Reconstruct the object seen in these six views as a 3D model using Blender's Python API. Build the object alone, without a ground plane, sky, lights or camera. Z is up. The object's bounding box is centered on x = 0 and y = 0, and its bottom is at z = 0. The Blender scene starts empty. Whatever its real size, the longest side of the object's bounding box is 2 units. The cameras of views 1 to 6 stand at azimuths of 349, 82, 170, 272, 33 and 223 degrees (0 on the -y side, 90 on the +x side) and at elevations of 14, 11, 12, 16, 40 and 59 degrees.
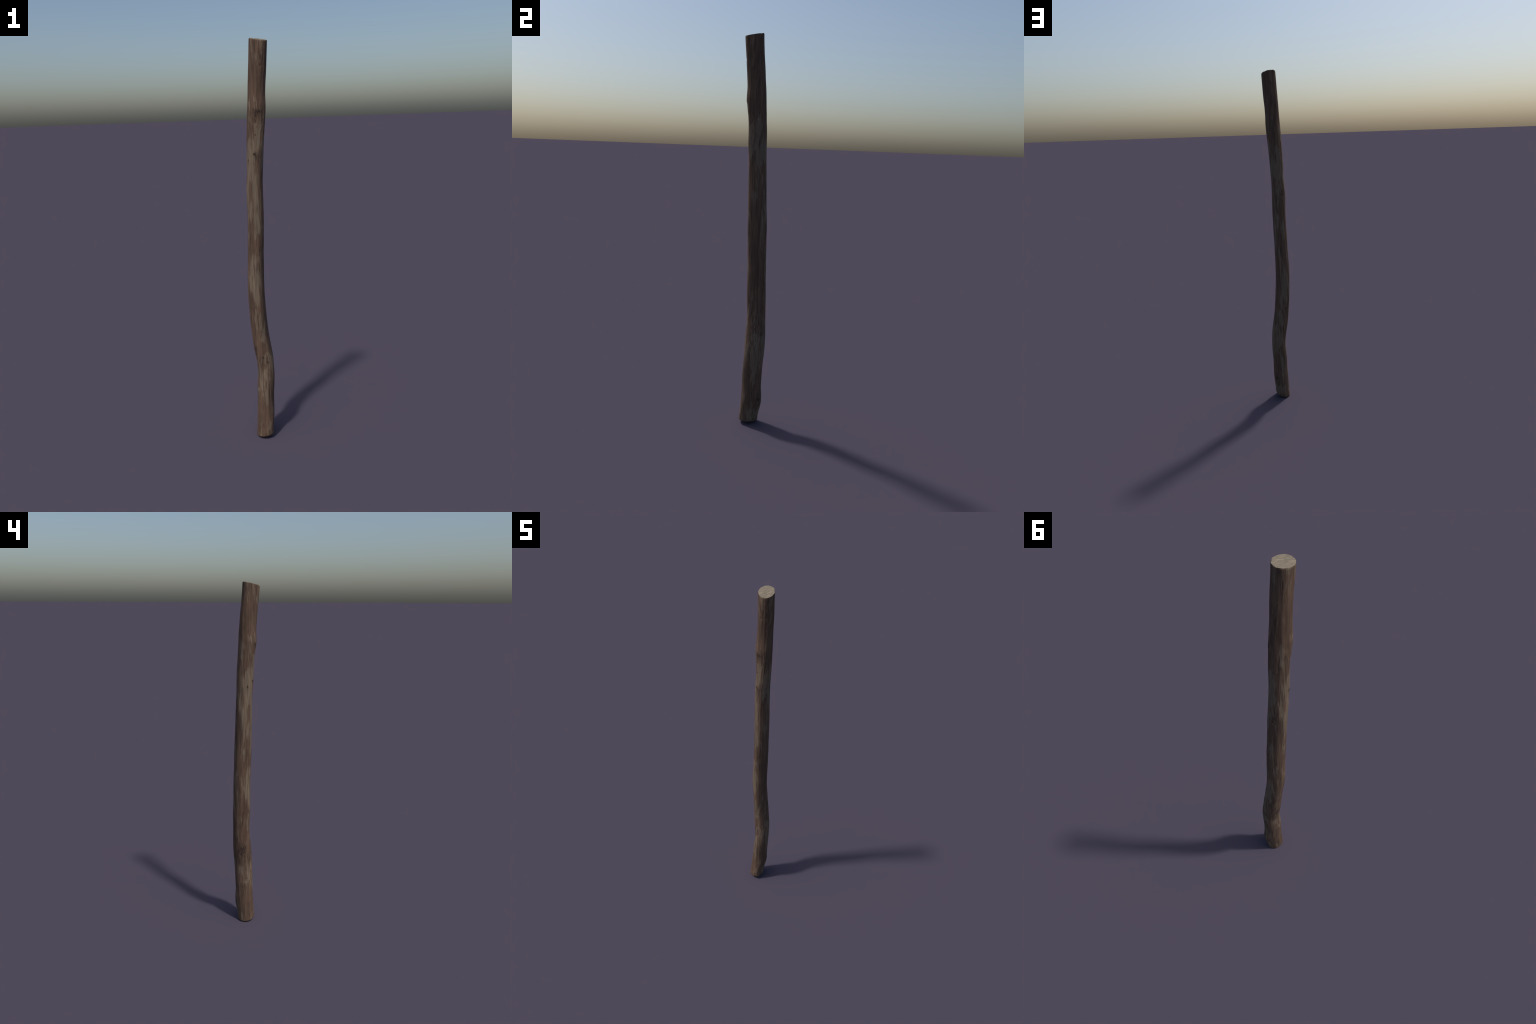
"""A weathered, slightly crooked wooden pole: debarked branch with brown inner
bark left in streaks, pale bare wood between, knots, and two sawn ends."""
import bpy, math, random
from mathutils import Matrix, Vector, noise

random.seed(7)

# ----------------------------------------------------------------------------
# SHAPE RULES.  The pole is a loft of oval sections along a crooked axis.
# All values in millimetres; AXIS / GIRTH every 5 cm of height, the section's
# oval (2-fold) and three-sided (3-fold) parts every 10 cm, bottom to top.
# ----------------------------------------------------------------------------
GIRTH = [47.3, 46.3, 48.4, 48.3, 46.7, 47.0, 47.1, 46.4, 46.8, 48.2, 47.6,
         45.9, 44.9, 45.2, 45.2, 44.8, 44.2, 44.0, 43.5, 43.3, 42.9,
         43.6, 43.0, 42.5, 42.3, 42.4, 41.9, 41.1, 40.4, 41.4, 41.8,
         42.2, 42.6, 43.9, 44.5, 42.4, 41.9, 42.2, 42.0, 42.3, 42.6]
AXIS_X = [0.4, 3.3, 7.6, 10.4, 11.3, 12.0, 15.4, 18.3, 17.3, 12.3, 5.0,
          -1.1, -5.6, -9.9, -12.8, -15.9, -17.8, -17.8, -16.6, -14.8, -13.6,
          -11.7, -10.6, -9.5, -9.1, -9.6, -9.7, -9.2, -7.1, -6.0, -3.9,
          -1.0, 2.0, 4.4, 6.5, 8.0, 9.7, 12.9, 15.5, 17.5, 19.9]
AXIS_Y = [-3.3, 0.4, 6.8, 10.2, 9.9, 10.9, 12.1, 14.2, 17.5, 20.3, 23.8,
          26.1, 27.1, 26.5, 25.1, 23.3, 21.9, 21.2, 20.4, 19.3, 18.0,
          16.5, 14.6, 12.8, 11.2, 10.3, 9.2, 7.6, 5.4, 3.0, 1.4,
          -0.2, -3.7, -9.0, -12.9, -12.5, -15.0, -18.5, -23.0, -27.7, -31.4]
OVAL_COS = [-3.4, -5.6, -4.3, -5.0, -5.9, -4.1, -2.9, -4.3, -3.7, -4.2, -4.8,
            -5.0, -4.2, -3.5, -3.7, -4.1, -2.7, -3.5, -3.3, -3.0, -3.5]
OVAL_SIN = [-2.5, -0.9, 0.1, -2.5, -2.3, -1.5, -0.8, -2.0, -1.2, -1.1, -1.1,
            -1.3, -1.2, -1.2, -0.5, -2.7, -3.0, -2.2, -3.5, -3.7, -3.5]
TRI_COS = [-0.5, -1.6, 0.0, 0.2, -0.9, -0.3, 0.1, -0.2, -0.3, -0.1, -0.7,
           -1.2, -0.7, -1.0, -0.4, -0.7, -2.3, -1.7, 0.1, -0.1, -0.6]
TRI_SIN = [-1.4, -2.2, -0.7, -0.8, -1.5, 0.1, 1.1, 0.7, -0.2, 0.2, 0.4,
           -0.5, -0.3, 0.1, -0.8, -0.7, -1.5, -1.7, -0.1, 0.5, -0.2]

# sawn end planes: z = a + b*x + c*y (metres)
TOP_CUT = (1.9975, -0.080, 0.200)
BOTTOM_CUT = (0.0083, 0.150, -0.105)

# flat facets left by the debarking knife: corner directions in degrees
FACET_CORNERS = [20, 52, 85, 119, 146, 176, 209, 243, 272, 301, 326, 353]

# lumps and hollows: direction (deg), height, half width, half length, out (mm)
LUMPS = [
    (262, 1.684, 0.012, 0.006, 1.1),
    (258, 1.668, 0.012, 0.006, -0.9),
    (272, 1.692, 0.014, 0.014, 0.4),   # branch scar collar
    (256, 1.655, 0.016, 0.014, -1.2),  # hollow below it
    (264, 1.873, 0.009, 0.007, -1.9),  # nick below the top
    (250, 1.487, 0.011, 0.012, 1.3),   # small knot swelling
    (230, 1.755, 0.009, 0.045, 1.2),   # flat long swelling under the top
    (54, 1.682, 0.009, 0.018, 1.2),
    (40, 0.130, 0.016, 0.020, 1.0),    # swelling near the foot
    (34, 0.092, 0.016, 0.024, -3.0),
    (40, 0.195, 0.020, 0.020, -0.8),
    (43, 0.640, 0.018, 0.030, -1.2),
    (60, 0.400, 0.022, 0.020, -0.9),
    (182, 0.262, 0.024, 0.016, 0.9),
    (182, 0.225, 0.024, 0.012, -0.8),
    (242, 0.455, 0.010, 0.010, 0.9),
    (112, 0.600, 0.010, 0.010, -0.7),
    (202, 1.453, 0.008, 0.012, 0.8),
    (120, 0.220, 0.020, 0.080, 1.2),   # long soft swellings and flats
    (300, 0.220, 0.020, 0.080, -1.2),
    (120, 0.650, 0.020, 0.060, -1.5),
    (300, 0.650, 0.020, 0.080, 1.0),
    (120, 1.470, 0.020, 0.080, 1.0),
    (298, 1.730, 0.018, 0.050, -1.2),
]


def catmull(tab, t):
    t = min(max(t, 0.0), len(tab) - 1.0)
    i = min(int(t), len(tab) - 2)
    f = t - i
    p1, p2 = tab[i], tab[i + 1]
    p0 = tab[i - 1] if i > 0 else 2 * p1 - p2
    p3 = tab[i + 2] if i + 2 < len(tab) else 2 * p2 - p1
    return 0.5 * (2 * p1 + (p2 - p0) * f + (2 * p0 - 5 * p1 + 4 * p2 - p3) * f * f
                  + (3 * p1 - p0 - 3 * p2 + p3) * f ** 3)


def section_point(phi, z):
    """Smooth oval loft: the point whose outward normal points along phi."""
    a, b = z / 0.05, z / 0.10
    h = catmull(GIRTH, a) + 0.7
    hp = 0.0
    for k, ct, st in ((2, OVAL_COS, OVAL_SIN), (3, TRI_COS, TRI_SIN)):
        c, s = catmull(ct, b), catmull(st, b)
        h += c * math.cos(k * phi) + s * math.sin(k * phi)
        hp += k * (s * math.cos(k * phi) - c * math.sin(k * phi))
    n = Vector((math.cos(phi), math.sin(phi), 0))
    t = Vector((-n.y, n.x, 0))
    off = (h * n + hp * t) * 0.001
    ctr = Vector((catmull(AXIS_X, a) * 0.001, catmull(AXIS_Y, a) * 0.001, z))
    return ctr, off, n


def facet(phi, z):
    """Radius factor of the knife facets (1 at a corner, less on a flat)."""
    deg = math.degrees(phi) + 7 * noise.noise(Vector((3.1, 8.2, z * 2.3)))
    deg %= 360
    n = len(FACET_CORNERS)
    for i in range(n):
        a = FACET_CORNERS[i]
        b = FACET_CORNERS[(i + 1) % n]
        if b <= a:
            b += 360
        d = deg if deg >= a else deg + 360
        if a <= d < b:
            half = math.radians((b - a) / 2)
            off = math.radians(d - (a + b) / 2)
            flat = math.cos(half) / math.cos(off)
            up = min(max((z - 1.15) / 0.5, 0), 1)
            mid = min(max((z - 0.45) / 0.35, 0), 1)
            low = 0.32 + 0.30 * mid + 0.25 * noise.noise(Vector((i * 5.3, 1.7, z * 4)))
            k = low + (0.88 - low) * up
            k *= 1 - 0.60 * min(max((z - 1.955) / 0.03, 0), 1)   # the sawn rim is rounder
            return 1 + k * (flat - 1) + 0.009 * k
    return 1.0


def relief(p, phi, z):
    """Small radial relief in metres: lumps, long grain ridges, soft dents."""
    r = 0.0
    for deg, zc, w, l, amp in LUMPS:
        if abs(z - zc) > 2.6 * l:
            continue
        da = (math.degrees(phi) - deg + 180) % 360 - 180
        u = math.radians(da) * 0.044 / w
        v = (z - zc) / l
        r += amp * 0.001 * math.exp(-(u * u + v * v))
    q = Vector((p.x * 38, p.y * 38, z * 5))
    r += 0.0006 * noise.noise(q)
    g = Vector((p.x * 170, p.y * 170, z * 9))
    r += 0.00030 * noise.noise(g)
    c = noise.noise(Vector((p.x * 95 + 7, p.y * 95, z * 6 + 3)))
    if c > 0.34:                       # drying checks along the grain
        r -= 0.0022 * (c - 0.34)
    return r


def surface(phi, z):
    ctr, off, n = section_point(phi, z)
    p = ctr + off
    return ctr + off * facet(phi, z) + n * relief(p, phi, z)


def plane_z(cut, p):
    return cut[0] + cut[1] * p.x + cut[2] * p.y


# ----------------------------------------------------------------------------
# MESH
# ----------------------------------------------------------------------------
AROUND, ALONG = 192, 720


def build_meshes():
    phis = [2 * math.pi * i / AROUND for i in range(AROUND)]
    top_edge, bottom_edge = [], []
    for i, ph in enumerate(phis):
        p = surface(ph, 1.99)
        chip = 0.0016 * max(0, noise.noise(Vector((math.cos(ph) * 3.5, math.sin(ph) * 3.5, 5.0))) - 0.15)
        top_edge.append(plane_z(TOP_CUT, p) - chip * 4)
        p = surface(ph, 0.012)
        # the foot is broken off obliquely on one side
        broken = 0.006 * max(0.0, math.cos(ph - math.radians(12))) ** 4
        bottom_edge.append(max(0.0, plane_z(BOTTOM_CUT, p) + broken))
    verts, faces = [], []
    for j in range(ALONG + 1):
        t = j / ALONG
        # denser rows at both ends for the rounded rims
        for i, ph in enumerate(phis):
            zb, zt = bottom_edge[i], top_edge[i]
            z = zb + (zt - zb) * t
            p = surface(ph, z)
            ctr, off, n = section_point(ph, z)
            db, dt = z - zb, zt - z
            inset = 0.0
            if db < 0.009:
                inset += 0.0042 * (1 - math.sqrt(max(0, 1 - (1 - db / 0.009) ** 2)))
            if dt < 0.004:
                inset += 0.0014 * (1 - dt / 0.004) ** 2 * (1 + 0.9 * noise.noise(Vector((math.cos(ph) * 6, math.sin(ph) * 6, 1))))
            p = p - n * inset
            verts.append((p.x, p.y, z))
    for j in range(ALONG):
        for i in range(AROUND):
            a = j * AROUND + i
            b = j * AROUND + (i + 1) % AROUND
            faces.append((a, b, b + AROUND, a + AROUND))

    def cap(row, cut, flip, seed):
        ring = [Vector(verts[row * AROUND + i]) for i in range(AROUND)]
        ctr = sum(ring, Vector()) / AROUND
        cv, cf = [], []
        rings = 26
        for k in range(rings):
            f = 1 - k / rings
            for i in range(AROUND):
                p = ctr + (ring[i] - ctr) * f
                if k > 0:
                    p.z = plane_z(cut, p)
                    # saw marks: shallow parallel grooves across the cut
                    s = p.y * 0.34 - p.x * 0.94
                    p.z += 0.00022 * noise.noise(Vector((s * 420, (p.x * 0.34 + p.y * 0.94) * 25, seed)))
                    p.z += 0.0004 * noise.noise(Vector((p.x * 60, p.y * 60, seed)))
                    if flip:
                        p.z = max(p.z, 0.0004)
                cv.append(tuple(p))
        cv.append(tuple((ctr.x, ctr.y, plane_z(cut, ctr))))
        for k in range(rings - 1):
            for i in range(AROUND):
                a, b = k * AROUND + i, k * AROUND + (i + 1) % AROUND
                q = (a, b, b + AROUND, a + AROUND)
                cf.append(q[::-1] if flip else q)
        last = (rings - 1) * AROUND
        for i in range(AROUND):
            q = (last + i, last + (i + 1) % AROUND, rings * AROUND)
            cf.append(q[::-1] if flip else q)
        return cv, cf

    return (verts, faces), cap(ALONG, TOP_CUT, False, 2.0), cap(0, BOTTOM_CUT, True, 9.0)


def make_object(name, data, mat, parent=None):
    me = bpy.data.meshes.new(name)
    me.from_pydata(data[0], [], data[1])
    me.update()
    for f in me.polygons:
        f.use_smooth = True
    me.materials.append(mat)
    ob = bpy.data.objects.new(name, me)
    bpy.context.scene.collection.objects.link(ob)
    if parent:
        ob.parent = parent
    return ob


# ----------------------------------------------------------------------------
# MATERIALS
# ----------------------------------------------------------------------------
# where the inner bark is worn off to pale wood: direction, height, half width, half length
BARE_WOOD = [
    (240, 1.900, .004, .040), (250, 1.978, .005, .007), (246, 1.715, .010, .018),
    (228, 1.495, .034, .080), (200, 1.365, .030, .095), (240, 0.860, .028, .075),
    (256, 1.562, .016, .061), (208, 1.438, .016, .074), (234, 1.532, .014, .037),
    (250, 1.325, .016, .087), (188, 1.260, .015, .070), (210, 1.213, .009, .040),
    (268, 1.153, .010, .033), (242, 1.115, .006, .051), (226, 0.963, .018, .031),
    (216, 0.863, .014, .060), (260, 0.865, .014, .065), (262, 0.780, .012, .047),
    (230, 0.650, .008, .058), (268, 0.655, .007, .045), (282, 0.570, .009, .024),
    (280, 0.453, .010, .032), (242, 0.345, .016, .042), (214, 0.315, .012, .054),
    (258, 0.250, .009, .045), (226, 0.040, .006, .028), (224, 1.512, .020, .043),
    (170, 1.472, .016, .043), (182, 1.310, .018, .035), (194, 1.080, .004, .045),
    (216, 0.930, .016, .060), (174, 0.340, .015, .029), (194, 0.260, .015, .019),
]
BARE_WOOD_SHADE_SIDE = [
    (12, 1.565, .026, .043), (330, 1.520, .013, .100), (10, 1.435, .024, .075),
    (344, 1.215, .008, .039), (22, 1.100, .011, .066), (350, 0.565, .012, .022),
    (4, 0.480, .028, .045), (8, 0.280, .012, .065), (32, 0.120, .018, .008),
    (0, 0.065, .009, .033), (72, 1.463, .028, .100), (72, 1.330, .026, .037),
    (50, 1.143, .007, .062), (116, 1.095, .015, .047), (52, 0.932, .009, .060),
    (90, 0.748, .017, .085), (80, 0.537, .017, .055), (44, 0.463, .026, .030),
    (90, 0.260, .011, .085), (108, 0.785, .013, .080),
    (12, 0.400, .030, .055), (75, 0.390, .026, .050), (25, 0.045, .028, .040),
    (90, 0.060, .026, .045), (320, 0.420, .012, .050), (70, 0.640, .012, .060),
]
BARK_LEFT = [
    (222, 1.318, .011, .045), (226, 1.133, .014, .050), (200, 0.738, .028, .050),
    (296, 0.700, .017, .053), (230, 0.497, .030, .038), (244, 0.405, .018, .017),
    (242, 0.150, .032, .045), (190, 1.800, .032, .130), (184, 1.570, .012, .030), (226, 1.840, .022, .110), (262, 1.790, .020, .060), (222, 1.950, .016, .040),
    (216, 1.048, .015, .045), (172, 1.020, .017, .060), (196, 0.557, .024, .065),
    (188, 0.120, .034, .060), (12, 1.860, .032, .140), (14, 1.650, .026, .036),
    (4, 1.100, .012, .100), (2, 0.855, .032, .110), (62, 1.800, .036, .140),
    (74, 1.035, .016, .056), (36, 0.728, .015, .085), (54, 0.242, .013, .060),
    (330, 0.220, .016, .055), (300, 1.820, .030, .130),
]
# stained spots round knots and scars
DARK_STAINS = [
    (242, 1.678, .012, .009), (258, 1.670, .011, .014), (246, 1.648, .008, .014), (272, 1.676, .010, .012),
    (246, 1.482, .008, .008), (256, 1.463, .006, .014), (202, 1.453, .005, .010),
    (112, 0.602, .007, .009), (70, 0.478, .008, .006), (184, 0.453, .006, .007),
    (30, 0.143, .015, .016), (182, 0.233, .017, .005), (264, 0.425, .008, .010),
    (114, 1.295, .009, .007), (162, 0.547, .005, .020), (190, 0.482, .022, .022),
]


class Nodes:
    def __init__(self, name):
        self.mat = bpy.data.materials.new(name)
        self.mat.use_nodes = True
        self.t = self.mat.node_tree
        self.t.nodes.clear()

    def add(self, kind, **kw):
        n = self.t.nodes.new(kind)
        for k, v in kw.items():
            setattr(n, k, v)
        return n

    def link(self, a, b):
        self.t.links.new(a, b)

    def set(self, sock, v):
        if isinstance(v, bpy.types.NodeSocket):
            self.link(v, sock)
        else:
            sock.default_value = v

    def math(self, op, a, b=0.0, c=0.0, clamp=False):
        n = self.add('ShaderNodeMath', operation=op, use_clamp=clamp)
        for s, v in zip(n.inputs, (a, b, c)):
            self.set(s, v)
        return n.outputs[0]

    def vmath(self, op, a, b=None, c=None):
        n = self.add('ShaderNodeVectorMath', operation=op)
        for s, v in zip(n.inputs, (a, b, c)):
            if v is not None:
                self.set(s, v)
        return n.outputs['Value'] if op in ('LENGTH', 'DOT_PRODUCT') else n.outputs[0]

    def noise(self, vec, scale, detail=4, rough=0.55, dist=0.0, color=False):
        n = self.add('ShaderNodeTexNoise')
        self.set(n.inputs['Vector'], vec)
        n.inputs['Scale'].default_value = scale
        n.inputs['Detail'].default_value = detail
        n.inputs['Roughness'].default_value = rough
        n.inputs['Distortion'].default_value = dist
        return n.outputs['Color'] if color else n.outputs['Fac']

    def ramp(self, fac, lo, hi, a=0.0, b=1.0):
        n = self.add('ShaderNodeMapRange', interpolation_type='SMOOTHSTEP')
        self.set(n.inputs[0], fac)
        for i, v in enumerate((lo, hi, a, b)):
            n.inputs[i + 1].default_value = v
        return n.outputs[0]

    def mix(self, fac, a, b, blend='MIX'):
        n = self.add('ShaderNodeMix', data_type='RGBA', blend_type=blend)
        self.set(n.inputs[0], fac)
        for s, v in ((n.inputs[6], a), (n.inputs[7], b)):
            self.set(s, (*v, 1) if isinstance(v, tuple) and len(v) == 3 else v)
        return n.outputs[2]

    def grey(self, val):
        n = self.add('ShaderNodeCombineColor')
        for s in n.inputs[:3]:
            self.set(s, val)
        return n.outputs[0]

    def spots(self, vec, table):
        """Soft union of ellipsoidal spots set on the pole's surface."""
        total = None
        for deg, z, w, l in table:
            p = surface(math.radians(deg), z)
            inv = Vector((1 / w, 1 / w, 1 / l))
            q = self.vmath('MULTIPLY_ADD', vec, tuple(inv),
                           (-p.x * inv.x, -p.y * inv.y, -p.z * inv.z))
            d = self.vmath('LENGTH', q)
            m = self.ramp(d, 1.55, 0.35)
            total = m if total is None else self.math('MAXIMUM', total, m)
        return total

    def finish(self, color, rough, bump, strength, dist):
        b = self.add('ShaderNodeBsdfPrincipled')
        self.set(b.inputs['Base Color'], color)
        self.set(b.inputs['Roughness'], rough)
        b.inputs['Specular IOR Level'].default_value = 0.22
        bn = self.add('ShaderNodeBump')
        bn.inputs['Strength'].default_value = strength
        bn.inputs['Distance'].default_value = dist
        self.set(bn.inputs['Height'], bump)
        self.link(bn.outputs[0], b.inputs['Normal'])
        o = self.add('ShaderNodeOutputMaterial')
        self.link(b.outputs[0], o.inputs[0])
        return self.mat


BARK = (0.134, 0.084, 0.056)
BARK_DEEP = (0.090, 0.057, 0.040)
PALE = (0.178, 0.131, 0.090)
PALE_GREY = (0.152, 0.118, 0.086)


def pole_material():
    N = Nodes("weathered_pole_wood")
    pos = N.add('ShaderNodeTexCoord').outputs['Object']
    # warped coordinates give the worn patches ragged, lengthwise edges
    streak = N.vmath('MULTIPLY', pos, (230.0, 230.0, 9.0))
    wob = N.noise(streak, 1.0, 3, 0.6, color=True)
    wob = N.vmath('SUBTRACT', wob, (0.5, 0.5, 0.5))
    warp = N.vmath('MULTIPLY_ADD', wob, (0.018, 0.018, 0.190), pos)
    bare = N.math('MAXIMUM', N.spots(warp, BARE_WOOD), N.spots(warp, BARE_WOOD_SHADE_SIDE))
    left = N.spots(warp, BARK_LEFT)
    broad = N.noise(N.vmath('MULTIPLY', pos, (42.0, 42.0, 8.0)), 1.0, 5, 0.6, 0.4)
    fine = N.noise(N.vmath('MULTIPLY', pos, (240.0, 240.0, 14.0)), 1.0, 4, 0.6)
    strand = N.noise(N.vmath('MULTIPLY', pos, (105.0, 105.0, 7.0)), 1.0, 4, 0.6, 0.3)
    field = N.math('MULTIPLY_ADD', bare, 0.24, broad)
    field = N.math('MULTIPLY_ADD', left, -0.16, field)
    field = N.math('MULTIPLY_ADD', N.math('SUBTRACT', fine, 0.5), 0.50, field)
    field = N.math('MULTIPLY_ADD', N.math('SUBTRACT', strand, 0.5), 0.55, field)
    pale = N.ramp(field, 0.50, 0.68)
    # tone variation inside bark and wood
    tone = N.noise(N.vmath('MULTIPLY', pos, (75.0, 75.0, 5.0)), 1.0, 4, 0.6)
    bark = N.mix(N.ramp(tone, 0.38, 0.66), BARK_DEEP, BARK)
    wood = N.mix(N.ramp(tone, 0.35, 0.65), PALE_GREY, PALE)
    col = N.mix(pale, bark, wood)
    # long fine fibres
    fibre = N.noise(N.vmath('MULTIPLY', pos, (360.0, 360.0, 9.0)), 1.0, 4, 0.65)
    col = N.mix(1.0, col, N.grey(N.ramp(fibre, 0.28, 0.72, 0.72, 1.24)), 'MULTIPLY')
    # thin drying checks
    check = N.noise(N.vmath('MULTIPLY', pos, (210.0, 210.0, 6.0)), 1.0, 2, 0.5)
    check = N.ramp(check, 0.63, 0.70)
    col = N.mix(N.math('MULTIPLY', check, 0.60), col, (0.026, 0.018, 0.015))
    # stains round the knots
    stain = N.spots(warp, DARK_STAINS)
    blot = N.noise(N.vmath('MULTIPLY', pos, (160.0, 160.0, 60.0)), 1.0, 3, 0.6)
    stain = N.math('MULTIPLY', stain, N.ramp(blot, 0.34, 0.56, 0.25, 1.0))
    col = N.mix(N.math('MULTIPLY', stain, 0.85), col, (0.030, 0.021, 0.018))
    h = N.math('MULTIPLY_ADD', fibre, 0.4, N.math('MULTIPLY', fine, 0.8))
    h = N.math('MULTIPLY_ADD', check, -0.8, h)
    h = N.math('MULTIPLY_ADD', pale, -0.35, h)
    return N.finish(col, 0.86, h, 0.45, 0.0012)


def cut_material():
    N = Nodes("sawn_end_wood")
    pos = N.add('ShaderNodeTexCoord').outputs['Object']
    # saw strokes: streaks in one direction across the cut
    rot = N.add('ShaderNodeMapping')
    N.link(pos, rot.inputs['Vector'])
    rot.inputs['Rotation'].default_value = (0, 0, math.radians(-SAW_ANGLE))
    stroke = N.noise(N.vmath('MULTIPLY', rot.outputs[0], (28.0, 230.0, 10.0)), 1.0, 4, 0.6)
    soft = N.noise(N.vmath('MULTIPLY', pos, (70.0, 70.0, 10.0)), 1.0, 4, 0.6)
    col = N.mix(N.ramp(stroke, 0.32, 0.68), (0.182, 0.150, 0.108), (0.292, 0.240, 0.174))
    col = N.mix(N.ramp(soft, 0.48, 0.70, 0.0, 0.60), col, (0.150, 0.135, 0.105))
    grain = N.noise(N.vmath('MULTIPLY', pos, (600.0, 600.0, 60.0)), 1.0, 2, 0.5)
    col = N.mix(1.0, col, N.grey(N.ramp(grain, 0.25, 0.75, 0.88, 1.1)), 'MULTIPLY')
    return N.finish(col, 0.88, N.math('MULTIPLY_ADD', stroke, 1.0, N.math('MULTIPLY', grain, 0.3)), 0.35, 0.0008)


def knot_material():
    N = Nodes("dark_knot_wood")
    pos = N.add('ShaderNodeTexCoord').outputs['Object']
    d = N.vmath('LENGTH', N.vmath('MULTIPLY', pos, (1.0, 1.0, 0.0)))
    blot = N.noise(pos, 2.6, 4, 0.6)
    d = N.math('MULTIPLY_ADD', blot, 0.5, d)
    col = N.mix(N.ramp(d, 0.60, 1.25), (0.026, 0.018, 0.015), BARK)
    col = N.mix(N.ramp(blot, 0.6, 0.72, 0, 0.5), col, PALE_GREY)
    return N.finish(col, 0.9, blot, 0.4, 0.3)


SAW_ANGLE = 67.0

# knots: direction, height, half width, half length, how far proud (metres)
KNOTS = [
    (244, 1.482, .0075, .0085, .0024), (247, 1.570, .0036, .0034, .0010),
    (202, 1.453, .0045, .0090, .0012), (112, 0.602, .0065, .0065, .0012),
    (70, 0.478, .0075, .0048, .0012), (184, 0.453, .0050, .0058, .0012),
    (34, 0.140, .0120, .0135, .0014),
    (242, 0.455, .0065, .0070, .0014), (114, 1.295, .0085, .0065, .0010),
    (264, 0.427, .0065, .0075, .0012),
]


def knot_mesh(mat):
    """Unit knot: a raised ring with a sunken, slightly ragged heart."""
    seg, rows = 28, 12
    verts, faces = [], []
    for k in range(rows + 1):
        r = k / rows
        for i in range(seg):
            a = 2 * math.pi * i / seg
            rr = r * (1 + 0.12 * noise.noise(Vector((math.cos(a) * 1.3, math.sin(a) * 1.3, 2))))
            side = 0.55 + 0.45 * math.cos(a - 1.2) + 0.35 * noise.noise(Vector((math.cos(a) * 2, math.sin(a) * 2, 7)))
            z = 0.8 * max(0.1, side) * math.exp(-((r - 0.55) / 0.28) ** 2) - 0.7 * (r > 0.95) - 0.1
            z += 0.25 * noise.noise(Vector((rr * math.cos(a) * 3, rr * math.sin(a) * 3, 4)))
            verts.append((rr * math.cos(a), rr * math.sin(a), z))
    for k in range(rows):
        for i in range(seg):
            a, b = k * seg + i, k * seg + (i + 1) % seg
            faces.append((a, a + seg, b + seg, b))
    faces.append(tuple(range(seg)))
    me = bpy.data.meshes.new("knot")
    me.from_pydata(verts, [], faces)
    me.update()
    for f in me.polygons:
        f.use_smooth = True
    me.materials.append(mat)
    return me


# ----------------------------------------------------------------------------
# BUILD
# ----------------------------------------------------------------------------
pole = bpy.data.objects.new("wooden_pole", None)
bpy.context.scene.collection.objects.link(pole)
pole["label"] = "tall slightly crooked weathered brown wooden pole with sawn ends"
pole["category"] = "wooden pole"

shaft_data, top_data, bottom_data = build_meshes()
wood = pole_material()
sawn = cut_material()
shaft = make_object("shaft", shaft_data, wood, pole)
make_object("sawn_end", top_data, sawn, pole)
make_object("sawn_end", bottom_data, sawn, pole)

kmesh = knot_mesh(knot_material())
for i, (deg, z, w, l, up) in enumerate(KNOTS):
    ph = math.radians(deg)
    e = 0.004
    p = surface(ph, z)
    du = surface(ph + e / 0.044, z) - surface(ph - e / 0.044, z)
    dv = surface(ph, z + e) - surface(ph, z - e)
    n = du.cross(dv).normalized()
    v = dv.normalized()
    u = v.cross(n).normalized()
    ob = bpy.data.objects.new("knot", kmesh)
    bpy.context.scene.collection.objects.link(ob)
    ob.parent = pole
    ob.matrix_local = Matrix.Translation(p) @ Matrix((u, v, n)).transposed().to_4x4() \
        @ Matrix.Diagonal((w, l, up, 1.0)) @ Matrix.Rotation(i * 1.3 if abs(w - l) < .001 else 0, 4, 'Z')
